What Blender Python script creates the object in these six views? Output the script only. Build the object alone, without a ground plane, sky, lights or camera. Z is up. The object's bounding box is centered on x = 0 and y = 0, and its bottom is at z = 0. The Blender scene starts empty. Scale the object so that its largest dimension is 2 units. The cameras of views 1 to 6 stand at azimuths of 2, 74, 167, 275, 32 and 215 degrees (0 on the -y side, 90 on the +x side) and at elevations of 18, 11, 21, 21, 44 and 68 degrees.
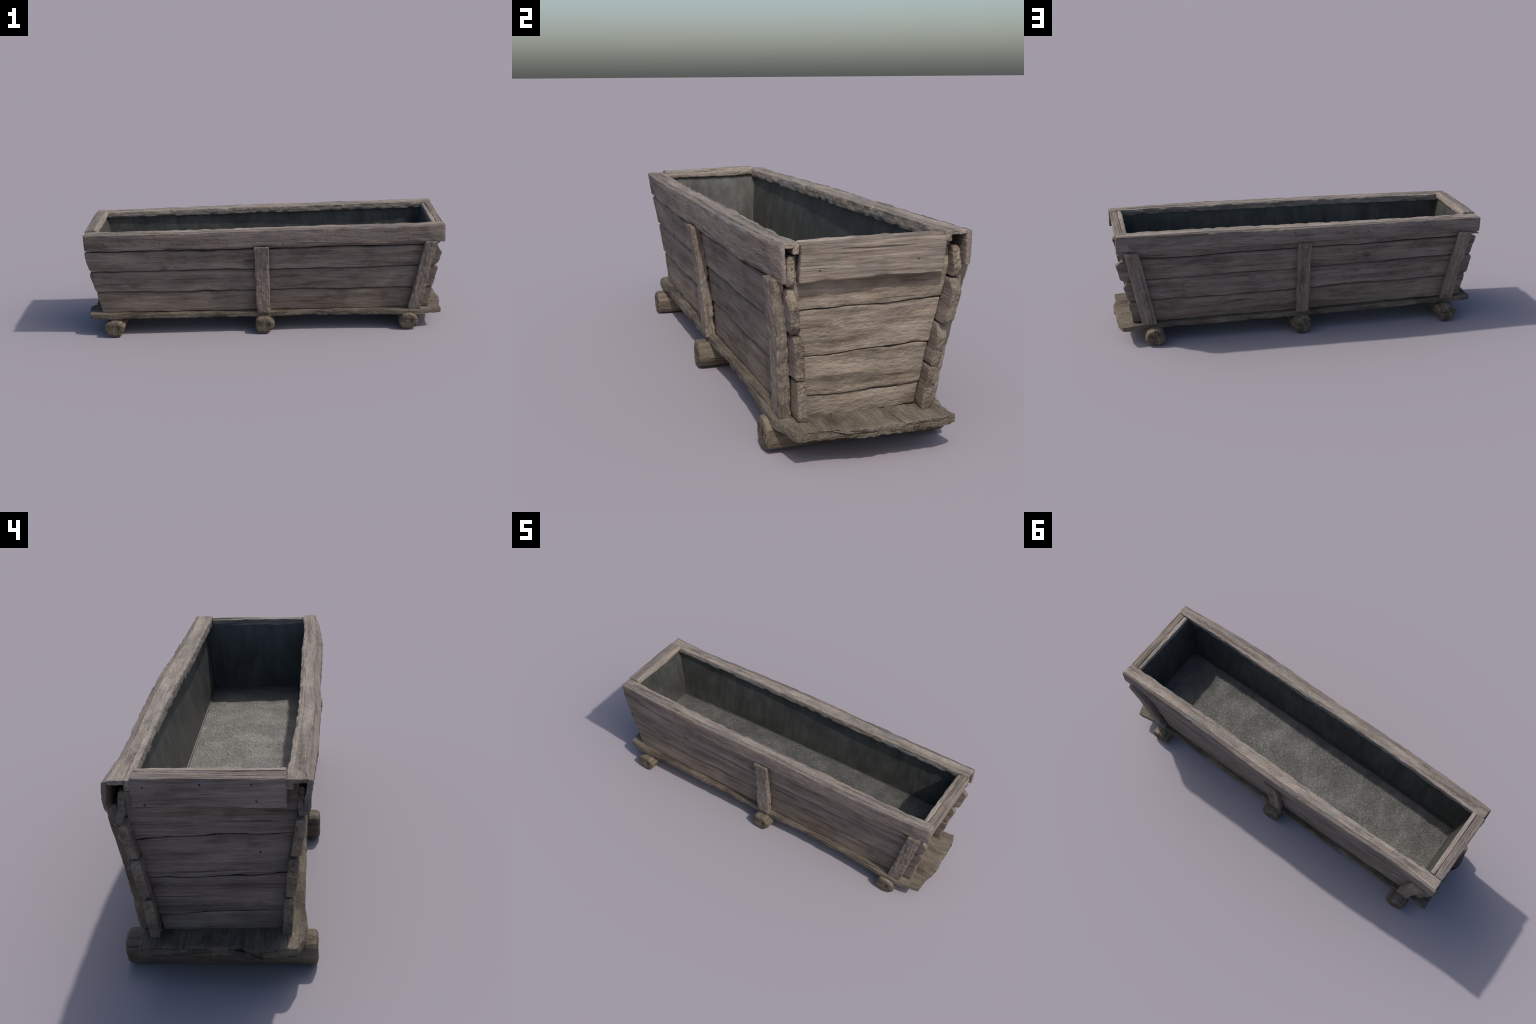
"""Weathered plank trough on three log feet, lined with dull sheet metal."""
import bpy, math, random
import numpy as np
from mathutils import Matrix, Vector

random.seed(7)
SKEW = 0.0148          # the whole box stands turned by a little under a degree


# ------------------------------------------------------------------ noise
def _hash(ix, iy, iz, seed):
    h = (ix.astype(np.int64) * 374761393 + iy.astype(np.int64) * 668265263
         + iz.astype(np.int64) * 1274126177 + seed * 974634777) & 0xFFFFFFFF
    h = ((h ^ (h >> 13)) * 1103515245) & 0xFFFFFFFF
    h = ((h ^ (h >> 16)) * 2654435761) & 0xFFFFFFFF
    h = h ^ (h >> 15)
    return (h & 0xFFFFFF) / float(0xFFFFFF) * 2.0 - 1.0


def noise(p, seed=0):
    """Smooth value noise in [-1, 1] for an (n, 3) array."""
    i = np.floor(p)
    f = p - i
    f = f * f * f * (f * (f * 6 - 15) + 10)
    i = i.astype(np.int64)
    out = 0
    for dx in (0, 1):
        wx = f[:, 0] if dx else 1 - f[:, 0]
        for dy in (0, 1):
            wy = f[:, 1] if dy else 1 - f[:, 1]
            for dz in (0, 1):
                wz = f[:, 2] if dz else 1 - f[:, 2]
                out = out + wx * wy * wz * _hash(i[:, 0] + dx, i[:, 1] + dy, i[:, 2] + dz, seed)
    return out


def fbm(p, octaves=3, seed=0):
    total, amp, norm = 0, 1.0, 0.0
    for o in range(octaves):
        total = total + amp * noise(p * (2.03 ** o) + 17.3 * o, seed + o)
        norm += amp
        amp *= 0.5
    return total / norm


def curve(points):
    """Smooth interpolation through a few hand-set (t, value) points."""
    ts = np.array([p[0] for p in points], float)
    vs = np.array([p[1] for p in points], float)
    m = np.gradient(vs, ts)

    def at(t):
        t = np.clip(t, ts[0], ts[-1])
        k = np.clip(np.searchsorted(ts, t) - 1, 0, len(ts) - 2)
        h = ts[k + 1] - ts[k]
        x = (t - ts[k]) / h
        return ((2 * x**3 - 3 * x**2 + 1) * vs[k] + (x**3 - 2 * x**2 + x) * h * m[k]
                + (-2 * x**3 + 3 * x**2) * vs[k + 1] + (x**3 - x**2) * h * m[k + 1])
    return at


def line(points):
    """Straight-edged profile through (t, value) points."""
    ts = [p[0] for p in points]
    vs = [p[1] for p in points]
    return lambda t: np.interp(t, ts, vs)


# ------------------------------------------------------------------ materials
class Nodes:
    def __init__(self, name):
        self.mat = bpy.data.materials.new(name)
        self.mat.use_nodes = True
        self.t = self.mat.node_tree
        self.bsdf = self.t.nodes["Principled BSDF"]

    def new(self, kind, **props):
        n = self.t.nodes.new(kind)
        for k, v in props.items():
            setattr(n, k, v)
        return n

    def link(self, a, b):
        self.t.links.new(a, b)

    def math(self, op, a, b=None, clamp=False):
        n = self.new("ShaderNodeMath", operation=op, use_clamp=clamp)
        for i, v in enumerate((a, b)):
            if v is None:
                continue
            if isinstance(v, (int, float)):
                n.inputs[i].default_value = v
            else:
                self.link(v, n.inputs[i])
        return n.outputs[0]

    def vmath(self, op, a, b):
        n = self.new("ShaderNodeVectorMath", operation=op)
        for i, v in enumerate((a, b)):
            if isinstance(v, (tuple, list)):
                n.inputs[i].default_value = v
            else:
                self.link(v, n.inputs[i])
        return n.outputs[0]

    def noise(self, vec, scale, detail=4.0, rough=0.6, stretch=None, distort=0.0):
        if stretch:
            vec = self.vmath("MULTIPLY", vec, stretch)
        n = self.new("ShaderNodeTexNoise")
        n.inputs["Scale"].default_value = scale
        n.inputs["Detail"].default_value = detail
        n.inputs["Roughness"].default_value = rough
        n.inputs["Distortion"].default_value = distort
        self.link(vec, n.inputs["Vector"])
        return n.outputs["Fac"]

    def ramp(self, fac, stops):
        n = self.new("ShaderNodeValToRGB")
        e = n.color_ramp.elements
        while len(e) < len(stops):
            e.new(0.5)
        for el, (pos, col) in zip(e, stops):
            el.position = pos
            el.color = (*col, 1) if len(col) == 3 else col
        self.link(fac, n.inputs[0])
        return n.outputs[0]

    def mask(self, fac, lo, hi):
        n = self.new("ShaderNodeMapRange", interpolation_type="SMOOTHSTEP")
        n.inputs["From Min"].default_value = lo
        n.inputs["From Max"].default_value = hi
        self.link(fac, n.inputs["Value"])
        return n.outputs["Result"]

    def mix(self, fac, a, b, blend="MIX"):
        n = self.new("ShaderNodeMix", data_type="RGBA", blend_type=blend)
        if isinstance(fac, (int, float)):
            n.inputs["Factor"].default_value = fac
        else:
            self.link(fac, n.inputs["Factor"])
        for key, v in (("A", a), ("B", b)):
            sock = [s for s in n.inputs if s.name == key and s.type == "RGBA"][0]
            if isinstance(v, (tuple, list)):
                sock.default_value = (*v, 1)
            else:
                self.link(v, sock)
        return [s for s in n.outputs if s.type == "RGBA"][0]

    def bump(self, height, strength, distance, chain=None):
        n = self.new("ShaderNodeBump")
        n.inputs["Strength"].default_value = strength
        n.inputs["Distance"].default_value = distance
        self.link(height, n.inputs["Height"])
        if chain is not None:
            self.link(chain, n.inputs["Normal"])
        return n.outputs["Normal"]


def wood(name, dark, mid, light, grey, grey_amount=0.5, knots=0.5, pits=0.0, spread=0.10, flecks=0.0, streak=1.0, bands=0.40):
    """Old bare softwood; the grain runs along the part's own X axis."""
    g = Nodes(name)
    coord = g.new("ShaderNodeTexCoord").outputs["Object"]
    rnd = g.new("ShaderNodeObjectInfo").outputs["Random"]
    off = g.new("ShaderNodeCombineXYZ")
    for i, k in enumerate((37.0, 11.0, 23.0)):
        g.link(g.math("MULTIPLY", rnd, k), off.inputs[i])
    p = g.vmath("ADD", coord, off.outputs[0])

    # knots: sparse cells stretched along the grain that push the grain aside
    vor = g.new("ShaderNodeTexVoronoi", feature="F1")
    vor.inputs["Scale"].default_value = 1.0
    vor.inputs["Randomness"].default_value = 0.9
    g.link(g.vmath("MULTIPLY", p, (4.2, 1.5, 9.0)), vor.inputs["Vector"])
    sep = g.new("ShaderNodeSeparateColor")
    g.link(vor.outputs["Color"], sep.inputs[0])
    has = g.mask(sep.outputs[0], 1.0 - knots - 0.02, 1.0 - knots + 0.02)
    dist = vor.outputs["Distance"]
    near = g.math("MULTIPLY", g.mask(dist, 0.38, 0.05), has)
    core = g.math("MULTIPLY", g.mask(dist, 0.14, 0.06), has)

    wob = g.noise(p, 1.0, 3, 0.5, (3.0, 9.0, 9.0))
    warp = g.math("ADD", g.math("MULTIPLY", g.math("SUBTRACT", wob, 0.5), 0.014),
                  g.math("MULTIPLY", near, 0.022))
    wv = g.new("ShaderNodeCombineXYZ")
    g.link(warp, wv.inputs[1])
    g.link(warp, wv.inputs[2])
    q = g.vmath("ADD", p, wv.outputs[0])

    broad = g.noise(q, 1.0, 4, 0.6, (1.4, 30.0, 30.0))
    fine = g.noise(q, 1.0, 5, 0.7, (7.0, 150.0, 150.0))
    hair = g.noise(q, 1.0, 3, 0.6, (14.0, 420.0, 420.0))
    blotch = g.noise(p, 1.0, 4, 0.6, (5.0, 12.0, 12.0))
    patch = g.noise(p, 1.0, 5, 0.65, (9.0, 26.0, 26.0))

    tone = g.math("ADD", g.math("MULTIPLY", broad, bands), g.math("MULTIPLY", fine, 0.34 * streak))
    tone = g.math("ADD", tone, g.math("MULTIPLY", blotch, 1.0 - bands - 0.34 * streak))
    lo, hi = 0.5 - spread, 0.5 + spread
    col = g.ramp(tone, [(lo, dark), (0.5, mid), (hi, light)])
    # dark weather stains
    stain = g.mask(g.noise(p, 1.0, 4, 0.62, (5.5, 10.0, 10.0)), 0.55, 0.72)
    col = g.mix(g.math("MULTIPLY", stain, 0.55), col, tuple(c * 0.75 for c in dark))
    # silvered patches
    gm = g.math("MULTIPLY", g.mask(patch, 0.50, 0.64), grey_amount)
    col = g.mix(gm, col, grey)
    # paler rubbed flecks
    if flecks:
        fl = g.mask(g.noise(p, 1.0, 4, 0.65, (38.0, 80.0, 80.0)), 0.55, 0.68)
        col = g.mix(g.math("MULTIPLY", fl, flecks), col, tuple(c * 1.25 for c in light))
    # thin dark drying cracks and hair grain
    crack = g.mask(g.noise(q, 1.0, 2, 0.5, (2.6, 110.0, 110.0)), 0.34, 0.25)
    col = g.mix(g.math("MULTIPLY", crack, 0.7), col, tuple(c * 0.38 for c in dark))
    hm = g.mask(hair, 0.52, 0.36)
    col = g.mix(g.math("MULTIPLY", hm, 0.28), col, tuple(c * 0.62 for c in dark))
    # knots: rings then dark heart
    ring = g.math("SINE", g.math("MULTIPLY", dist, 95.0))
    rm = g.math("MULTIPLY", g.math("MULTIPLY", near, 0.35), g.mask(ring, -0.2, 0.9))
    col = g.mix(rm, col, tuple(c * 0.6 for c in dark))
    col = g.mix(g.math("MULTIPLY", core, 0.6), col, tuple(c * 0.55 for c in dark))
    # part-to-part brightness
    vary = g.math("ADD", g.math("MULTIPLY", rnd, 0.22), 0.89)
    col = g.mix(1.0, col, g.ramp(vary, [(0.0, (0, 0, 0)), (1.0, (1, 1, 1))]), "MULTIPLY")
    g.link(col, g.bsdf.inputs["Base Color"])
    g.bsdf.inputs["Roughness"].default_value = 0.88
    g.bsdf.inputs["Specular IOR Level"].default_value = 0.25

    h = g.math("ADD", g.math("MULTIPLY", fine, 0.7), g.math("MULTIPLY", hair, 0.35))
    h = g.math("SUBTRACT", h, g.math("MULTIPLY", crack, 0.6))
    nrm = g.bump(h, 0.8 * streak, 0.004)
    if pits:
        pit = g.noise(p, 1.0, 3, 0.6, (60.0, 110.0, 110.0))
        nrm = g.bump(pit, pits, 0.006, nrm)
    g.link(nrm, g.bsdf.inputs["Normal"])
    return g.mat


def log_end(name, dark, mid, light):
    """Sawn log face: year rings and star cracks about the part's own X axis."""
    g = Nodes(name)
    coord = g.new("ShaderNodeTexCoord").outputs["Object"]
    s = g.new("ShaderNodeSeparateXYZ")
    g.link(coord, s.inputs[0])
    n1 = g.noise(coord, 30.0, 4, 0.6)
    r = g.math("SQRT", g.math("ADD", g.math("MULTIPLY", s.outputs[1], s.outputs[1]),
                              g.math("MULTIPLY", s.outputs[2], s.outputs[2])))
    a = g.math("ARCTAN2", s.outputs[1], s.outputs[2])
    ring = g.math("SINE", g.math("ADD", g.math("MULTIPLY", r, 900.0), g.math("MULTIPLY", n1, 14.0)))
    av = g.new("ShaderNodeCombineXYZ")
    g.link(g.math("MULTIPLY", g.math("SINE", a), 1.0), av.inputs[0])
    g.link(g.math("MULTIPLY", g.math("COSINE", a), 1.0), av.inputs[1])
    g.link(g.math("MULTIPLY", r, 6.0), av.inputs[2])
    ray = g.noise(av.outputs[0], 5.0, 3, 0.6)
    star = g.mask(g.math("ABSOLUTE", g.math("SUBTRACT", ray, 0.5)), 0.028, 0.008)
    tone = g.math("ADD", g.math("MULTIPLY", n1, 0.8), g.math("MULTIPLY", ring, 0.03))
    col = g.ramp(tone, [(0.28, dark), (0.42, mid), (0.60, light)])
    col = g.mix(g.math("MULTIPLY", star, 0.6), col, tuple(c * 0.35 for c in dark))
    g.link(col, g.bsdf.inputs["Base Color"])
    g.bsdf.inputs["Roughness"].default_value = 0.9
    g.bsdf.inputs["Specular IOR Level"].default_value = 0.2
    h = g.math("SUBTRACT", g.math("MULTIPLY", n1, 1.2), g.math("MULTIPLY", star, 0.8))
    g.link(g.bump(h, 0.9, 0.008), g.bsdf.inputs["Normal"])
    return g.mat


def liner_material(name, dark, mid, light, crinkle):
    g = Nodes(name)
    p = g.new("ShaderNodeTexCoord").outputs["Object"]
    cloud = g.noise(p, 7.0, 5, 0.6)
    streak = g.noise(p, 1.0, 4, 0.6, (34.0, 34.0, 4.0))
    fine = g.noise(p, 120.0, 4, 0.65, distort=1.2)
    k = 0.15 if crinkle else 0.45
    tone = g.math("ADD", g.math("MULTIPLY", cloud, 1.0 - k), g.math("MULTIPLY", streak, k))
    col = g.ramp(tone, [(0.33, dark), (0.5, mid), (0.68, light)])
    col = g.mix(g.math("MULTIPLY", g.mask(fine, 0.40, 0.66), 0.28 if crinkle else 0.18), col, light)
    rust = g.mask(g.noise(p, 4.0, 4, 0.7), 0.62, 0.74)
    col = g.mix(g.math("MULTIPLY", rust, 0.35), col, (0.115, 0.098, 0.080))
    g.link(col, g.bsdf.inputs["Base Color"])
    g.bsdf.inputs["Metallic"].default_value = 0.5
    g.bsdf.inputs["Roughness"].default_value = 0.56
    worm = g.noise(p, 95.0, 3, 0.6, distort=1.3)
    nrm = g.bump(worm, 0.80 if crinkle else 0.12, 0.010 if crinkle else 0.004)
    nrm = g.bump(fine, 0.35, 0.003, nrm)
    g.link(nrm, g.bsdf.inputs["Normal"])
    return g.mat


def plain(name, col, rough):
    g = Nodes(name)
    p = g.new("ShaderNodeTexCoord").outputs["Object"]
    n = g.noise(p, 300.0, 2, 0.6)
    c = g.ramp(n, [(0.3, tuple(x * 0.7 for x in col)), (0.7, col)])
    g.link(c, g.bsdf.inputs["Base Color"])
    g.bsdf.inputs["Roughness"].default_value = rough
    return g.mat


GREY = (0.20, 0.19, 0.185)
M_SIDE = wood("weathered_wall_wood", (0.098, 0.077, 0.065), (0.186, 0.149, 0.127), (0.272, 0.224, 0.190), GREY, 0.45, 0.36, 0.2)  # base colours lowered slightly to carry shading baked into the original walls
M_LOW = wood("splashed_wall_wood", (0.105, 0.081, 0.062), (0.185, 0.147, 0.116), (0.265, 0.215, 0.168), GREY, 0.30, 0.24, 0.4)
M_RIM = wood("silvered_rim_wood", (0.125, 0.101, 0.085), (0.262, 0.219, 0.182), (0.360, 0.306, 0.258), (0.190, 0.187, 0.184), 0.65, 0.18, 0.8, flecks=0.3)
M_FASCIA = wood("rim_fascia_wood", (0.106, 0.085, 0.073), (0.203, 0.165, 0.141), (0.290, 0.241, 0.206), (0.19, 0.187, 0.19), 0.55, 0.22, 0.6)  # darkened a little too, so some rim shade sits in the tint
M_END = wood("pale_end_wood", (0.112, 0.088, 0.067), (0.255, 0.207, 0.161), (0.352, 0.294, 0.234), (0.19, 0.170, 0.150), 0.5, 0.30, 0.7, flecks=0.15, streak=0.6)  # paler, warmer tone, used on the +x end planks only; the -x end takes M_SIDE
M_ENDRIM = wood("ridged_end_rim_wood", (0.092, 0.075, 0.062), (0.232, 0.190, 0.155), (0.338, 0.286, 0.236), (0.18, 0.165, 0.15), 0.45, 0.05, 0.2)
M_SAWN = wood("sawn_plank_end", (0.100, 0.079, 0.060), (0.215, 0.174, 0.136), (0.315, 0.262, 0.208), (0.18, 0.160, 0.140), 0.5, 0.0, 1.2, flecks=0.2)
M_BATTEN = wood("batten_wood", (0.105, 0.083, 0.066), (0.205, 0.165, 0.134), (0.300, 0.248, 0.202), GREY, 0.55, 0.15, 1.0, flecks=0.6)
M_BASE = wood("damp_base_wood", (0.068, 0.054, 0.041), (0.136, 0.111, 0.084), (0.208, 0.174, 0.135), (0.155, 0.140, 0.118), 0.40, 0.0, 1.1, bands=0.12)
M_LOG = wood("log_wood", (0.080, 0.063, 0.045), (0.158, 0.127, 0.093), (0.235, 0.194, 0.146), (0.18, 0.165, 0.14), 0.45, 0.08, 1.0)
M_LOG_END = log_end("log_end_grain", (0.075, 0.059, 0.042), (0.150, 0.121, 0.088), (0.225, 0.185, 0.136))
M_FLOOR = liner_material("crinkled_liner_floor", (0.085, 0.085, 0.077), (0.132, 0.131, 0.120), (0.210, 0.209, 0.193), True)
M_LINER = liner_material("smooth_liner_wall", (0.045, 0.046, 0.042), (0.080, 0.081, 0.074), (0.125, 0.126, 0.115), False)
M_NAIL = plain("rusted_nail", (0.030, 0.026, 0.024), 0.7)


# ------------------------------------------------------------------ builders
ROOT = bpy.data.objects.new("wooden_trough", None)
bpy.context.scene.collection.objects.link(ROOT)
ROOT["label"] = "weathered grey plank trough with metal liner on log feet"
ROOT["category"] = "garden trough"


def add_object(name, co, faces, mats, basis=None, face_mats=None, parent=None, sharp=None):
    """World-space mesh -> object whose local X axis is the grain direction."""
    centre = (co.min(0) + co.max(0)) / 2
    B = np.eye(3) if basis is None else np.array(basis, float)      # rows: local axes
    local = (co - centre) @ B.T
    me = bpy.data.meshes.new(name)
    me.from_pydata(local.tolist(), [], faces)
    for m in mats:
        me.materials.append(m)
    if face_mats is not None:
        me.polygons.foreach_set("material_index", face_mats)
    me.polygons.foreach_set("use_smooth", [True] * len(me.polygons))
    me.update()
    if sharp:
        me.set_sharp_from_angle(angle=math.radians(sharp))
    ob = bpy.data.objects.new(name, me)
    bpy.context.scene.collection.objects.link(ob)
    mw = Matrix(np.vstack([np.hstack([B.T, centre[:, None]]), [0, 0, 0, 1]]).tolist())
    par = parent or ROOT
    ob.parent = par
    ob.matrix_parent_inverse = Matrix.Identity(4)
    ob.matrix_local = mw if par is ROOT else par.matrix_local.inverted() @ mw
    return ob


def basis_along(d, up=(0, 0, 1)):
    x = np.array(d, float)
    x /= np.linalg.norm(x)
    z = np.array(up, float)
    y = np.cross(z, x)
    y /= np.linalg.norm(y)
    return np.array([x, y, np.cross(x, y)])


def ring_chamfer(w, t, outer, inner, step):
    """Rectangle with flat-cut corners, wider cuts on the +t face."""
    hw, ht = w / 2, t / 2
    pts = [(hw, ht - outer), (hw - outer * 0.8, ht), (-hw + outer * 0.8, ht), (-hw, ht - outer),
           (-hw, -ht + inner), (-hw + inner, -ht), (hw - inner, -ht), (hw, -ht + inner)]
    out = []
    for i, p in enumerate(pts):
        q = pts[(i + 1) % len(pts)]
        k = max(1, int(round(math.hypot(q[0] - p[0], q[1] - p[1]) / step)))
        out += [(p[0] + (q[0] - p[0]) * j / k, p[1] + (q[1] - p[1]) * j / k) for j in range(k)]
    return np.array(out)


def ring_rect(w, t, r, step):
    """Rounded rectangle, counter-clockwise; returns points and closeness to a corner."""
    pts = []
    hw, ht = w / 2 - r, t / 2 - r
    n_arc = 3
    for cx, cy, a0 in ((hw, ht, 0), (-hw, ht, 90), (-hw, -ht, 180), (hw, -ht, 270)):
        for k in range(n_arc + 1):
            a = math.radians(a0 + 90 * k / n_arc)
            pts.append((cx + r * math.cos(a), cy + r * math.sin(a)))
    out = []
    for i, p in enumerate(pts):
        q = pts[(i + 1) % len(pts)]
        d = math.hypot(q[0] - p[0], q[1] - p[1])
        k = max(1, int(round(d / step)))
        for j in range(k):
            out.append((p[0] + (q[0] - p[0]) * j / k, p[1] + (q[1] - p[1]) * j / k))
    return np.array(out)


def mesh_normals(co, faces):
    me = bpy.data.meshes.new("_tmp")
    me.from_pydata(co.tolist(), [], faces)
    me.update()
    n = np.empty(len(co) * 3, np.float32)
    me.vertex_normals.foreach_get("vector", n)
    bpy.data.meshes.remove(me)
    return n.reshape(-1, 3).astype(float)


def loft(ring, stations, length, place, bevel):
    """Sweep a ring of (a, b) offsets; place(s, a, b) maps to the world."""
    n = len(ring)
    b = bevel
    body = [b * 0.0, b * 0.3, b] + list(np.linspace(0, length, stations)[1:-1]) + [length - b, length - b * 0.3, length]
    body = sorted(set(x for x in body if 0 <= x <= length))
    inset = []
    for s in body:
        e = min(s, length - s)
        inset.append(0.0 if e >= b else b * (1 - math.sqrt(max(0, 1 - (1 - e / b) ** 2))))
    hw = np.abs(ring).max(0)
    S, A, Bc, corner_w, cap = [], [], [], [], []
    dist_edge = np.stack([hw[0] - np.abs(ring[:, 0]), hw[1] - np.abs(ring[:, 1])])
    corner = np.exp(-((dist_edge.sum(0)) / 0.007) ** 2)

    def push(s, pts, c, is_cap):
        S.append(np.full(len(pts), s)); A.append(pts[:, 0]); Bc.append(pts[:, 1])
        corner_w.append(c); cap.append(np.full(len(pts), is_cap))
    first = ring * np.clip(1 - inset[0] / hw, 0.2, 1)
    push(0.0, np.zeros((1, 2)), np.zeros(1), 1)
    for f in (0.3, 0.6, 0.84):
        push(0.0, first * f, np.zeros(n), 1)
    for s, ins in zip(body, inset):
        push(s, ring * np.clip(1 - ins / hw, 0.2, 1), np.maximum(corner, 0.6 if min(s, length - s) < b * 1.1 else 0), 0)
    last = ring * np.clip(1 - inset[-1] / hw, 0.2, 1)
    for f in (0.84, 0.6, 0.3):
        push(length, last * f, np.zeros(n), 1)
    push(length, np.zeros((1, 2)), np.zeros(1), 1)
    S, A, Bc = map(np.concatenate, (S, A, Bc))
    corner_w, cap = np.concatenate(corner_w), np.concatenate(cap)
    co = place(S, A, Bc)
    rows = len(body) + 6
    faces, fcap = [], []
    for i in range(n):
        faces.append((0, 1 + (i + 1) % n, 1 + i)); fcap.append(1)
    for r in range(rows - 1):
        o = 1 + r * n
        is_cap = 1 if (r < 4 or r >= rows - 5) else 0
        for i in range(n):
            j = (i + 1) % n
            faces.append((o + i, o + j, o + n + j, o + n + i)); fcap.append(is_cap)
    o = 1 + (rows - 1) * n
    last_i = o + n
    for i in range(n):
        faces.append((last_i, o + i, o + (i + 1) % n)); fcap.append(1)
    # make the winding face outwards
    v = co - co.mean(0)
    fa = np.array([f[:3] for f in faces])
    vol = np.einsum("ij,ij->i", v[fa[:, 0]], np.cross(v[fa[:, 1]], v[fa[:, 2]])).sum()
    if vol < 0:
        faces = [tuple(reversed(f)) for f in faces]
    return co, faces, np.stack([S, A, Bc], 1), corner_w, cap, fcap


COUNT = [0]


def board(name, length, width, thick, place, mat, basis, radius=0.004, bevel=0.004,
          spacing=0.009, step=0.005, wobble=0.0015, grain=0.0008, chip=0.004, end_rough=0.002,
          chip_scale=28.0, lumps=0.0, end_mat=None, ring=None, parent=None, chip_at=None, sharp=None):
    COUNT[0] += 1
    seed = COUNT[0] * 13
    if ring is None:
        ring = ring_rect(width, thick, radius, step)
    co, faces, sab, corner, cap, fcap = loft(ring, max(6, int(length / spacing)), length, place, bevel)
    nrm = mesh_normals(co, faces)
    shift = seed * 3.1
    d = wobble * fbm(sab * (5.0, 9.0, 9.0) + shift, 3, seed)
    body = 1 - cap
    d += body * grain * fbm(sab * (9.0, 130.0, 130.0) + shift, 2, seed + 5)
    c = fbm(sab * (chip_scale, 14.0, 14.0) + shift, 3, seed + 9)
    where = 1.0 if chip_at is None else chip_at(*sab.T)
    d -= chip * corner * where * np.clip(c * 1.6 + 0.15, 0, 1.2)
    d += cap * end_rough * fbm(sab * (1.0, 55.0, 55.0) + shift, 3, seed + 3)
    if lumps:
        d += body * lumps * fbm(sab * (45.0, 70.0, 70.0) + shift, 3, seed + 21)
    co = co + nrm * d[:, None]
    mats = [mat] if end_mat is None else [mat, end_mat]
    return add_object(name, co, faces, mats, basis, fcap if end_mat else None, parent, sharp)


def tilt(x, z):
    """Boards sink a little towards +x low down and rise towards it at the rim."""
    return x * np.interp(z, [0.10, 0.42, 0.60], [-0.0085, -0.0115, 0.004])


def bow(x, side):
    """Long walls belly outwards in the middle of their length."""
    return np.clip(1 - (x / 0.95) ** 4, 0, 1) * (0.012 if side > 0 else 0.007) + (0.002 if side > 0 else 0.0)


def skew(x):
    return SKEW * x


AX = basis_along((1, SKEW, 0))
AY = basis_along((-SKEW, 1, 0))

# ------------------------------------------------------------------ log feet
LOGS = [  # centre x in front and at the back, front y, back y, radius x, radius z
    (-0.835, -0.826, -0.272, 0.266, 0.054, 0.048),
    (0.001, 0.006, -0.266, 0.272, 0.053, 0.049),
    (0.801, 0.797, -0.247, 0.284, 0.053, 0.048),
]
for k, (cf, cb, y0, y1, rx, rz) in enumerate(LOGS):
    n = 40
    ang = np.linspace(0, 2 * math.pi, n, endpoint=False)
    lump = 1 + 0.05 * np.sin(3 * ang + k) + 0.035 * np.sin(5 * ang + 2 * k)
    ring = np.stack([rx * np.cos(ang) * lump, rz * np.sin(ang) * lump], 1)
    ring[:, 1] = np.clip(ring[:, 1], -rz * 0.93, rz * 0.95)
    low = ring[:, 1].min()

    def place(s, a, b, cf=cf, cb=cb, y0=y0, y1=y1, low=low):
        y = y0 + s
        cx = cf + (cb - cf) * s / (y1 - y0)
        return np.stack([cx + a * (1 - 0.06 * s), y, b - low + 0.0015], 1)
    board("log_foot", y1 - y0, 0, 0, place, M_LOG, AY, ring=ring, bevel=0.012, spacing=0.008,
          wobble=0.0022, grain=0.0012, chip=0.0, end_rough=0.003, lumps=0.0012, end_mat=M_LOG_END)

# ------------------------------------------------------------------ base boards
front_edge = curve([(-0.99, -0.222), (-0.94, -0.236), (-0.70, -0.234), (-0.40, -0.229), (-0.1, -0.225),
                    (0.14, -0.221), (0.35, -0.214), (0.60, -0.220), (0.88, -0.227), (0.93, -0.217), (0.99, -0.202)])
back_edge = curve([(-0.98, 0.204), (-0.60, 0.217), (0.0, 0.231), (0.50, 0.236), (0.90, 0.244), (0.98, 0.255)])
base_right = line([(-0.21, 0.982), (-0.077, 0.979), (-0.069, 0.997), (0.04, 0.993), (0.085, 0.984), (0.15, 0.986), (0.25, 0.972)])
base_left = line([(-0.235, -0.968), (-0.12, -0.989), (-0.08, -0.985), (-0.072, -0.966), (0.10, -0.970), (0.21, -0.973)])
x0, x1 = -0.985, 0.99
crack_lines = (lambda x: -0.072 + 0.004 * np.sin(9 * x), lambda x: 0.085 + 0.004 * np.sin(7 * x))


def base_place(s, a, b):
    u = a / 0.46 + 0.5
    x = x0 + s
    y = front_edge(x) * (1 - u) + back_edge(x) * u
    near = np.clip((np.abs(s - 0.9875) - 0.86) / 0.1, 0, 1)
    ragged = 0.003 * np.sin(61 * y + 2) + 0.002 * np.sin(171 * y)
    x = x + near * np.where(s > 0.9, base_right(y) - x1 + ragged, base_left(y) - x0 - ragged)
    z = 0.1025 + b + tilt(x, 0.11)
    for ln in crack_lines:                       # splits running in from the ends
        depth = 0.006 * np.clip((np.abs(x) - 0.55) / 0.35, 0, 1)
        z = z - depth * np.exp(-((y - ln(x)) / 0.0035) ** 2) * (b > 0)
    return np.stack([x, y, z], 1)


board("base_board", x1 - x0, 0.46, 0.028, base_place, M_BASE, AX, radius=0.003, bevel=0.003, wobble=0.0022, grain=0.0014,
      chip=0.0045, end_rough=0.002, chip_scale=22.0, lumps=0.0015, spacing=0.008, step=0.0045)

# ------------------------------------------------------------------ side walls
WALL_T = 0.0275


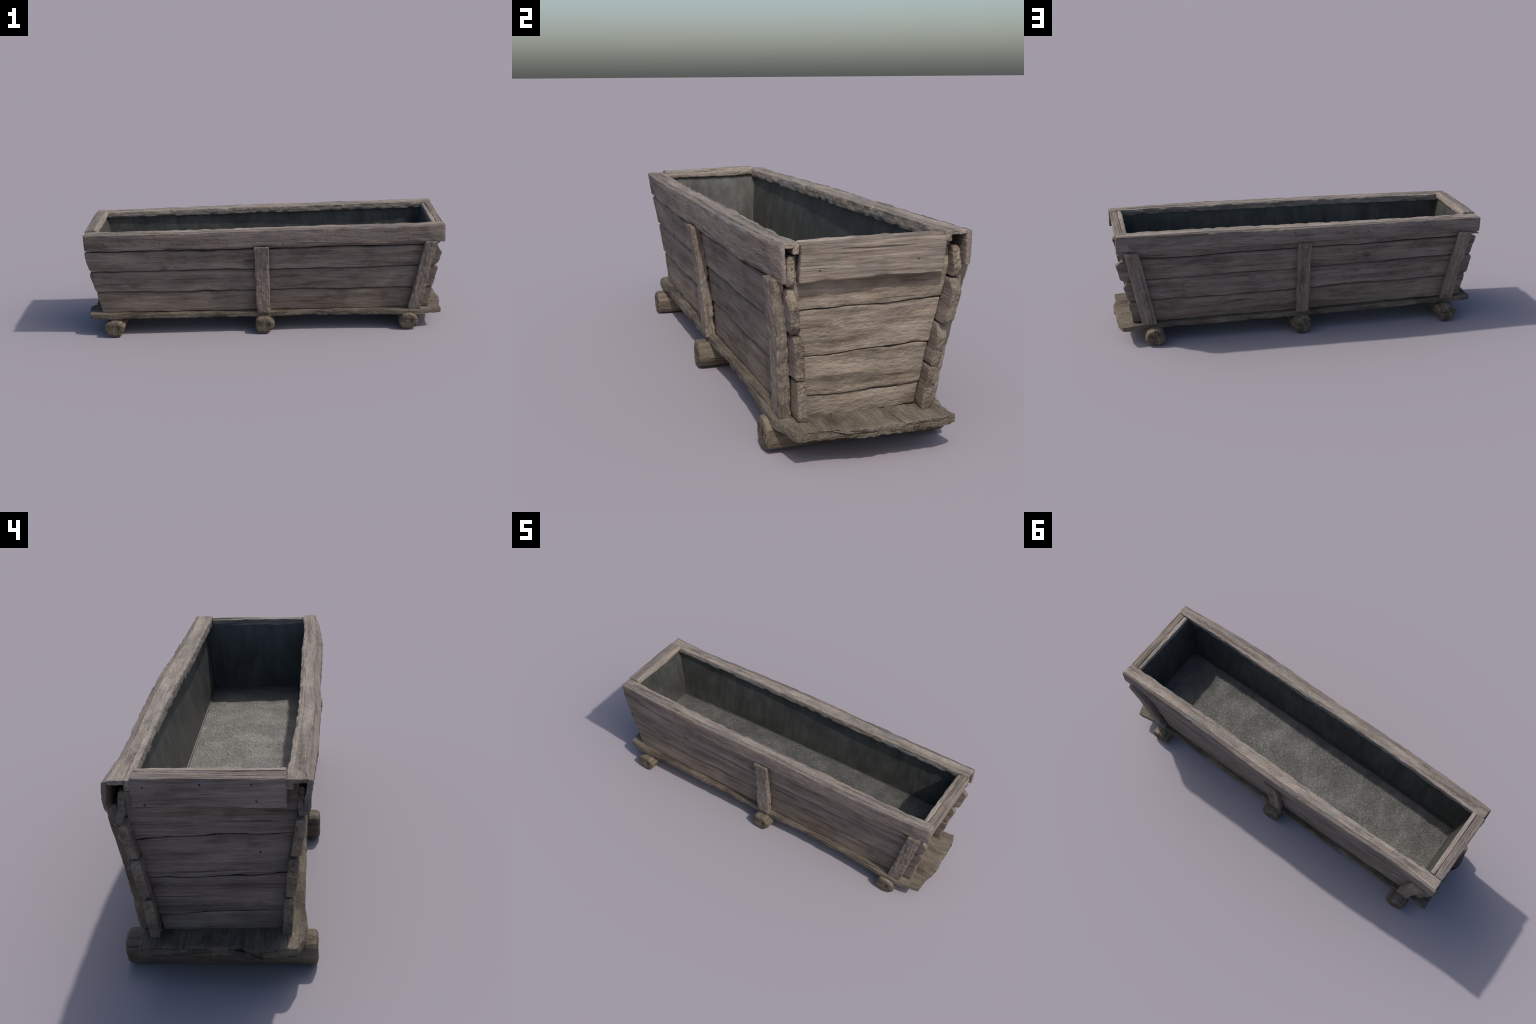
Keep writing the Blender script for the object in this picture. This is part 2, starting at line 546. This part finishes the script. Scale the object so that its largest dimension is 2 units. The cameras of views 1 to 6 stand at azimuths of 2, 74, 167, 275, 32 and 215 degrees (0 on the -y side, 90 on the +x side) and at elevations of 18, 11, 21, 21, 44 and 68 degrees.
def wall_y(z):
    """Outer face of a side wall, measured from the long centre line."""
    return np.interp(z, [0.10, 0.115, 0.235, 0.36, 0.475, 0.51, 0.60],
                     [0.1865, 0.188, 0.2015, 0.219, 0.2405, 0.247, 0.258])


# z range and the shape of both ends: x over u (0 at the bottom edge, 1 at the top)
FRONT = [
    (0.115, 0.2385, [(0, -0.905), (1, -0.928)], [(0, 0.915), (0.1, 0.921), (1, 0.936)], M_LOW),
    (0.240, 0.3645, [(0, -0.928), (0.85, -0.954), (1, -0.950)], [(0, 0.936), (0.9, 0.962), (1, 0.955)], M_SIDE),
    (0.3665, 0.489, [(0, -0.938), (0.12, -0.955), (0.5, -0.966), (1, -0.970)],
     [(0, 0.938), (0.18, 0.965), (0.62, 0.980), (1, 0.952)], M_SIDE),
    (0.4915, 0.566, [(0, -0.962), (0.4, -0.950), (1, -0.935)], [(0, 0.962), (0.3, 0.975), (1, 0.968)], M_SIDE),
]
BACK = [
    (0.115, 0.242, [(0, -0.922), (0.6, -0.932), (0.7, -0.938), (1, -0.942)], [(0, 0.908), (0.5, 0.914), (0.6, 0.922), (1, 0.928)], M_LOW),
    (0.2435, 0.3675, [(0, -0.926), (0.13, -0.953), (0.85, -0.967), (1, -0.955)],
     [(0, 0.926), (0.3, 0.938), (0.75, 0.949), (0.85, 0.940), (1, 0.930)], M_SIDE),
    (0.3695, 0.487, [(0, -0.956), (0.5, -0.966), (0.9, -0.976), (1, -0.952)], [(0, 0.952), (0.12, 0.968), (0.75, 0.985), (1, 0.952)], M_SIDE),
    (0.4895, 0.566, [(0, -0.998), (0.14, -0.980), (0.3, -0.960), (1, -0.940)],
     [(0, 0.958), (0.3, 0.972), (1, 0.960)], M_SIDE),
]


def seam(x, k, side):
    """Height wander of the k-th joint, shared by the planks above and below it."""
    if k == 0:
        return 0.0 * x
    return 0.0020 * np.sin(6.1 * x + 2 * k + side) + 0.0015 * np.sin(13 * x + 5 * k) + 0.0008 * np.sin(37 * x + k)


for side, planks in ((-1, FRONT), (1, BACK)):
    for i, (z0, z1, lft, rgt, mat) in enumerate(planks):
        H = z1 - z0
        lp, rp = line(lft), line(rgt)
        L = 1.88
        lap = 0.003

        def place(s, a, b, side=side, z0=z0, H=H, lp=lp, rp=rp, i=i):
            u = a / H + 0.5
            x = lp(u) + (rp(u) - lp(u)) * s / 1.88
            z = z0 + u * H + 0.0016 * (0.5 - u)
            out = wall_y(np.minimum(z, 0.50)) + 0.003 * (0.5 - u) + bow(x, side)
            out = out - 0.006 - 0.011 + b * 0.8 if i == 3 else out - WALL_T / 2 + b      # top plank: thinner, set back
            zz = z + tilt(x, z) + seam(x, i, side) * (1 - u) + seam(x, i + 1, side) * u
            return np.stack([x, side * out + skew(x), zz], 1)
        board("side_plank", L, H, WALL_T, place, mat, AX, ring=ring_chamfer(H, WALL_T, 0.0070, 0.0035, 0.005),
              end_mat=M_SAWN, sharp=32, bevel=0.0025, wobble=0.0012, grain=0.0007, chip=0.0035, end_rough=0.0045, chip_scale=16.0)

# ------------------------------------------------------------------ end walls
END_T = 0.018
END_ROWS = [(0.112, 0.1755), (0.178, 0.2965), (0.299, 0.4265), (0.429, 0.572)]


def end_x(z, sx):
    xs = [0.868, 0.910, 0.932, 0.940] if sx > 0 else [0.867, 0.912, 0.936, 0.942]
    return np.interp(z, [0.115, 0.33, 0.45, 0.52], xs)


for sx in (1, -1):
    for i, (z0, z1) in enumerate(END_ROWS):
        H = z1 - z0

        def place(s, a, b, sx=sx, z0=z0, H=H, i=i):
            u = a / H + 0.5
            z = z0 + u * H
            half = wall_y(np.minimum(z, 0.52)) - WALL_T + 0.003
            y = (s / 0.4 * 2 - 1) * half
            wave = 0.0
            for k, w in ((i, 1 - u), (i + 1, u)):
                wave = wave + w * (k > 0) * (0.0018 * np.sin(14 * y + 3 * k + sx) + 0.0013 * np.sin(39 * y + k))
            step = (0.001 if i % 2 else 0.0) + 0.003 * (0.5 - u)
            x = sx * (end_x(z, sx) - END_T / 2 + b + step)
            slope = 0.030 * y * (1 if sx > 0 else -1)          # seams climb towards one corner
            return np.stack([x - SKEW * y, y + skew(x), z + wave + slope + tilt(x, z) * 0.6], 1)
        board("end_plank", 0.4, H, END_T, place, M_END if sx > 0 else M_SIDE, AY, radius=0.0028, bevel=0.002, spacing=0.005,
              step=0.004, wobble=0.0011, grain=0.0010, chip=0.0030, chip_scale=24.0, lumps=0.0006)

# ------------------------------------------------------------------ battens
# bottom x, top x, width low/high, side, foot z, top z
BATTENS = [
    (-0.002, -0.002, 0.074, 0.080, -1, 0.112, 0.507, 0.034),
    (0.834, 0.918, 0.072, 0.070, -1, 0.108, 0.508, 0.034),
    (-0.001, 0.006, 0.071, 0.074, 1, 0.112, 0.528, 0.028),
    (0.822, 0.907, 0.078, 0.074, 1, 0.106, 0.524, 0.031),
    (-0.833, -0.898, 0.066, 0.073, 1, 0.120, 0.526, 0.033),
]
batten_objects = []
for xb, xt, wb, wt, side, z0, z1, th in BATTENS:
    L = math.hypot(z1 - z0, wall_y(z1) - wall_y(z0)) + abs(xt - xb) * 0.12

    def place(s, a, b, xb=xb, xt=xt, wb=wb, wt=wt, side=side, z0=z0, z1=z1, th=th, L=L):
        u = s / L
        w = wb + (wt - wb) * u
        x = xb + (xt - xb) * u + a / 0.07 * w * 0.985
        z = z0 + (z1 - z0) * u
        foot = 0.008 * (1 - u)
        out = wall_y(z) + b + th / 2 - 0.003 + foot + bow(x, side)
        return np.stack([x, side * out + skew(x), z], 1)
    d = (xt - xb, side * (wall_y(z1) - wall_y(z0)), z1 - z0)
    rough = side < 0
    ob = board("batten", L, 0.07, th, place, M_BATTEN, basis_along(d, (0, side, 0.2)), radius=0.003, bevel=0.003,
               spacing=0.006, step=0.004, wobble=0.002, grain=0.001, chip=0.006 if rough else 0.003,
               chip_scale=40.0, lumps=0.0032 if rough else 0.0008)
    batten_objects.append((ob, xb, xt, side, z0, z1, th))

# ------------------------------------------------------------------ rim
rim_z = {-1: curve([(-0.97, 0.598), (-0.5, 0.600), (0, 0.603), (0.5, 0.604), (0.99, 0.604)]),
         1: curve([(-0.97, 0.605), (-0.5, 0.606), (0, 0.609), (0.5, 0.612), (0.98, 0.614)])}
rim_out = {-1: curve([(-0.97, -0.274), (-0.70, -0.283), (-0.40, -0.287), (0.0, -0.280), (0.25, -0.283),
                      (0.50, -0.282), (0.73, -0.270), (0.99, -0.248)]),
           1: curve([(-0.98, 0.257), (-0.77, 0.252), (-0.46, 0.264), (-0.15, 0.277), (0.02, 0.280),
                     (0.40, 0.277), (0.65, 0.277), (0.98, 0.278)])}
rim_in = {-1: curve([(-0.97, -0.204), (-0.63, -0.211), (-0.36, -0.215), (0.0, -0.211), (0.41, -0.204),
                     (0.70, -0.203), (0.99, -0.193)]),
          1: curve([(-0.98, 0.182), (-0.66, 0.193), (-0.38, 0.198), (0.0, 0.200), (0.40, 0.197),
                    (0.64, 0.200), (0.98, 0.205)])}
fascia_low = {-1: line([(-0.97, 0.505), (-0.4, 0.503), (0.4, 0.512), (0.99, 0.503)]),
              1: line([(-0.98, 0.522), (0.0, 0.527), (0.98, 0.520)])}
RIM_X = {-1: (-0.966, 0.992), 1: (-0.978, 0.982)}
FASCIA_T = 0.014
STRIP_W = 0.019

for side in (-1, 1):
    x0, x1 = RIM_X[side]
    L = x1 - x0

    # outer fascia board
    def place(s, a, b, side=side, x0=x0):
        x = x0 + s
        u = a / 0.1 + 0.5
        top = rim_z[side](x) - 0.001
        z = fascia_low[side](x) * (1 - u) + top * u
        lean = ((0.006 + 0.009 * np.clip((0.2 - x) / 1.2, 0, 1)) * (1 - u) if side < 0
                else 0.002 * (1 - u) - 0.005 * np.clip((-0.55 - x) / 0.3, 0, 1) * np.sin(np.pi * np.clip(u * 0.8 + 0.2, 0, 1)))
        thick = FASCIA_T + 0.010 * np.clip(1 - np.abs(x) / 0.9, 0, 1) ** 0.5
        bb = (b / FASCIA_T - 0.5) * thick
        return np.stack([x, rim_out[side](x) + side * (bb - lean), z], 1)
    fascia = board("rim_fascia", L, 0.1, FASCIA_T, place, M_FASCIA, AX, radius=0.003, bevel=0.003,
                   wobble=0.0018, grain=0.0011, chip=0.005, chip_scale=15.0, end_rough=0.0015, lumps=0.0010,
                   chip_at=lambda s, a, b: np.where(b > 0, 1.0, 0.1))

    # flat cap between fascia and inner strip
    def place(s, a, b, side=side, x0=x0):
        x = x0 + 0.004 + s
        u = a / 0.05 + 0.5
        lo = rim_in[side](x) + side * (STRIP_W - 0.0016)
        hi = rim_out[side](x) - side * (FASCIA_T + 0.010 * np.clip(1 - np.abs(x) / 0.9, 0, 1) ** 0.5 - 0.0016)
        y = lo * (1 - u) + hi * u
        return np.stack([x, y, rim_z[side](x) - 0.006 + b], 1)
    board("rim_cap", L - 0.008, 0.05, 0.013, place, M_RIM, AX, radius=0.0012, bevel=0.003,
          wobble=0.0008, grain=0.0012, chip=0.0008, chip_scale=20.0, lumps=0.0018)

    # inner strip
    def place(s, a, b, side=side, x0=x0):
        x = x0 + 0.006 + s
        u = a / 0.034 + 0.5
        low = rim_z[side](x) - np.interp(x, [-0.97, -0.9, 0.9, 0.99], [0.028, 0.036, 0.036, 0.028])
        z = low * (1 - u) + (rim_z[side](x) - 0.0003) * u
        y = rim_in[side](x) + side * (STRIP_W / 2 + b)
        return np.stack([x, y, z], 1)
    board("rim_inner_strip", L - 0.012, 0.034, STRIP_W, place, M_RIM, AX, radius=0.003, bevel=0.003,
          wobble=0.0014, grain=0.0012, chip=0.007, chip_scale=26.0, lumps=0.0018,
          chip_at=lambda s, a, b: np.where(b < 0, 1.0, 0.1))

# end rims: a thick outer board and a thinner inner strip with a gap between
END_RIM = {1: (0.986, 0.9460, 0.9450, 0.922, 0.500, -0.192, 0.206),
           -1: (-0.971, -0.928, -0.925, -0.902, 0.521, -0.207, 0.187)}
for sx in (1, -1):
    xo, xm, xs, xi, zlow, y0, y1 = END_RIM[sx]
    top = 0.599 if sx > 0 else 0.605

    def place(s, a, b, sx=sx, xo=xo, xm=xm, zlow=zlow, y0=y0, top=top):
        u = a / 0.1 + 0.5
        y = y0 + s
        x = (xo + xm) / 2 + sx * b - SKEW * y
        zt = top + 0.015 * y + 0.0015 * np.sin(14 * y)
        zl = zlow + 0.004 * np.sin(6 * y + 1)
        lean = (0.013 if sx > 0 else 0.010) * (1 - u) * sx
        zt = zt + 0.004 - 0.12 * b * np.where(b < 0, 0.7, 1.3)      # top planed down towards the outside
        return np.stack([x - lean, y, zl * (1 - u) + zt * u], 1)
    board("end_rim_board", y1 - y0, 0.1, abs(xo - xm), place, M_ENDRIM if sx > 0 else M_FASCIA, AY, radius=0.003, bevel=0.003,
          spacing=0.006, step=0.003, wobble=0.0012, grain=0.0022, chip=0.003, chip_scale=20.0)

    def place(s, a, b, sx=sx, xs=xs, xi=xi, y0=y0, top=top):
        u = a / 0.036 + 0.5
        y = y0 + 0.002 + s
        x = (xs + xi) / 2 + sx * b - SKEW * y
        zt = top + 0.006 + 0.014 * y
        return np.stack([x, y, zt - 0.034 * (1 - u)], 1)
    board("end_rim_strip", y1 - y0 - 0.004, 0.036, abs(xs - xi), place, M_RIM, AY, radius=0.003, bevel=0.003,
          spacing=0.006, step=0.003, wobble=0.0014, grain=0.0014, chip=0.004, chip_scale=26.0, lumps=0.0008)

# ------------------------------------------------------------------ liner
LINER_TOP, LINER_LOW = 0.582, 0.308


def liner_corner(sx, sy, z):
    u = (z - LINER_LOW) / (LINER_TOP - LINER_LOW)
    y = sy * (0.1770 + (0.2150 - 0.1770) * u)
    x = (0.880 + (0.921 - 0.880) * u) if sx > 0 else -(0.858 + (0.918 - 0.858) * u)
    sink = 0.022 * (1 - u) if sx < 0 else 0.0           # the liner floor falls towards -x
    return np.array([x - SKEW * y, y + skew(x), z - sink])


def sheet(name, corners, nu, nv, mat, amp, scale, inward, belly=0.0):
    """A wrinkled metal sheet with 2 mm thickness spanned between four corners."""
    c00, c10, c11, c01 = corners
    U, V = np.meshgrid(np.linspace(0, 1, nu), np.linspace(0, 1, nv), indexing="ij")
    U, V = U.ravel()[:, None], V.ravel()[:, None]
    co = c00 * (1 - U) * (1 - V) + c10 * U * (1 - V) + c11 * U * V + c01 * (1 - U) * V
    n = np.cross(c10 - c00, c01 - c00)
    n /= np.linalg.norm(n)
    if np.dot(n, inward) < 0:
        n = -n
    edge = np.minimum(np.minimum(U, 1 - U) * 12, 1) * np.minimum(np.minimum(V, 1 - V) * 6, 1)
    d = amp * (0.6 + fbm(co * scale, 3, 77)[:, None]) * edge
    if "floor" in name:
        d += 0.0011 * fbm(co * 95.0 + 3, 2, 5)[:, None] + 0.003 * fbm(co * 12.0, 2, 8)[:, None] * edge
    if belly:
        belly_d = np.clip(1 - ((co[:, 0:1] - 0.01) / 0.92) ** 4, 0, 1) * belly
        d = d - belly_d
    front, back = co + n * d, co + n * d - n * 0.002
    allco = np.vstack([front, back])
    faces = []
    N = nu * nv
    for i in range(nu - 1):
        for j in range(nv - 1):
            a, b, c, e = i * nv + j, (i + 1) * nv + j, (i + 1) * nv + j + 1, i * nv + j + 1
            faces.append((a, b, c, e))
            faces.append((N + e, N + c, N + b, N + a))
    border = [i * nv for i in range(nu)] + [(nu - 1) * nv + j for j in range(1, nv)] \
        + [i * nv + nv - 1 for i in range(nu - 2, -1, -1)] + [j for j in range(nv - 2, 0, -1)]
    for k, a in enumerate(border):
        b = border[(k + 1) % len(border)]
        faces.append((b, a, N + a, N + b))
    v0, v1, v2 = (allco[faces[0][k]] for k in range(3))
    if np.dot(np.cross(v1 - v0, v2 - v0), inward) < 0:
        faces = [tuple(reversed(f)) for f in faces]
    return add_object(name, allco, faces, [mat], sharp=40)


lc = liner_corner
wide = np.array([0, 0.014, 0])                # the floor sheet runs a little under the bellied walls
sheet("liner_floor", (lc(-1, -1, LINER_LOW) - wide, lc(1, -1, LINER_LOW) - wide, lc(1, 1, LINER_LOW) + wide, lc(-1, 1, LINER_LOW) + wide),
      420, 94, M_FLOOR, 0.002, 22.0, (0, 0, 1))
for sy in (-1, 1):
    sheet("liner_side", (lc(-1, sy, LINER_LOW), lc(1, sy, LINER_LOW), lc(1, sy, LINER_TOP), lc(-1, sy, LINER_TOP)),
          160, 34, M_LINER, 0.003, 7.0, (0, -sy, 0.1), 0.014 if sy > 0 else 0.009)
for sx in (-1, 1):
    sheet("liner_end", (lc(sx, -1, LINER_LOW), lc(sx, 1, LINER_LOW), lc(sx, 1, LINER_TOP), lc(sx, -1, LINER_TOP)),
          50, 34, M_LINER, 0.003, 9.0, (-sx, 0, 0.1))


def bead(a, b, r=0.0045, belly=0.0):
    """Soldered seam: a slightly lumpy thin rod from a to b."""
    a, b = np.array(a), np.array(b)
    L = np.linalg.norm(b - a)
    B = basis_along(b - a, (0.3, 0.4, 0.9))
    ang = np.linspace(0, 2 * math.pi, 10, endpoint=False)
    ring = np.stack([r * np.cos(ang), r * np.sin(ang)], 1)

    def place(s, p, q):
        c = a + s[:, None] * B[0] + p[:, None] * B[1] + q[:, None] * B[2]
        c[:, 1] += np.clip(1 - ((c[:, 0] - 0.01) / 0.92) ** 4, 0, 1) * belly
        return c
    board("liner_seam", L, 0, 0, place, M_LINER, np.eye(3), ring=ring, bevel=0.002, spacing=0.01,
          wobble=0.0012, grain=0.0, chip=0.0, end_rough=0.0)


for sx in (-1, 1):
    bead(lc(sx, -1, LINER_LOW), lc(sx, 1, LINER_LOW))
    for sy in (-1, 1):
        bead(lc(sx, sy, LINER_LOW + 0.002), lc(sx, sy, LINER_TOP - 0.004), 0.0035)
for sy in (-1, 1):
    bead(lc(-1, sy, LINER_LOW), lc(1, sy, LINER_LOW), belly=0.014 if sy > 0 else -0.009)

# ------------------------------------------------------------------ nails
ang = np.linspace(0, 2 * math.pi, 12, endpoint=False)
head = [(0.0035 * math.cos(a), 0.0035 * math.sin(a), -0.003) for a in ang] \
    + [(0.0034 * math.cos(a), 0.0034 * math.sin(a), 0.0004) for a in ang] \
    + [(0.0026 * math.cos(a), 0.0026 * math.sin(a), 0.0012) for a in ang] + [(0, 0, 0.0014)]
hf = []
for r in range(2):
    for i in range(12):
        j = (i + 1) % 12
        hf.append((r * 12 + i, r * 12 + j, r * 12 + 12 + j, r * 12 + 12 + i))
hf += [(24 + i, 24 + (i + 1) % 12, 36) for i in range(12)]
NAIL = bpy.data.meshes.new("nail")
NAIL.from_pydata(head, [], hf)
NAIL.materials.append(M_NAIL)
bpy.context.view_layer.update()
deps = bpy.context.evaluated_depsgraph_get()


def nail(origin, direction):
    """Drive a nail where a ray from outside first meets the wood."""
    hit, loc, nrm, _, ob, _ = bpy.context.scene.ray_cast(deps, Vector(origin), Vector(direction))
    if not hit:
        return
    o = bpy.data.objects.new("nail", NAIL)
    bpy.context.scene.collection.objects.link(o)
    o.parent = ROOT
    q = (-Vector(direction)).to_track_quat("Z", "Y").to_matrix().to_4x4()
    k = random.uniform(0.75, 1.15)
    o.matrix_local = Matrix.Translation(loc) @ q @ Matrix.Scale(k, 4)


FRONT_NAILS = [(-0.855, 0.545), (-0.85, 0.527), (-0.575, 0.553), (-0.55, 0.543), (-0.23, 0.548), (-0.26, 0.58),
               (0.235, 0.527), (0.12, 0.524), (0.35, 0.548), (0.67, 0.575), (-0.63, 0.45), (-0.27, 0.48)]
BACK_NAILS = [(0.915, 0.558), (0.915, 0.53), (0.49, 0.575), (0.455, 0.565), (0.06, 0.585), (-0.34, 0.565), (0.0, 0.55),
              (-0.66, 0.59), (-0.86, 0.54), (0.25, 0.59), (-0.69, 0.575), (-0.14, 0.47), (0.02, 0.50), (0.015, 0.40),
              (0.01, 0.14), (0.02, 0.30), (0.905, 0.505), (0.81, 0.14), (-0.885, 0.505), (-0.865, 0.43), (-0.24, 0.26)]
for x, z in FRONT_NAILS:
    nail((x, -1.0, z), (0, 1, 0))
for x, z in BACK_NAILS:
    nail((x, 1.0, z), (0, -1, 0))
for y, z in ((-0.14, 0.53), (0.13, 0.545)):
    nail((1.5, y, z), (-1, 0, 0))
for y, z in ((0.155, 0.585), (0.153, 0.535), (-0.13, 0.54), (-0.12, 0.588), (0.01, 0.59), (-0.13, 0.38)):
    nail((-1.5, y, z), (1, 0, 0))
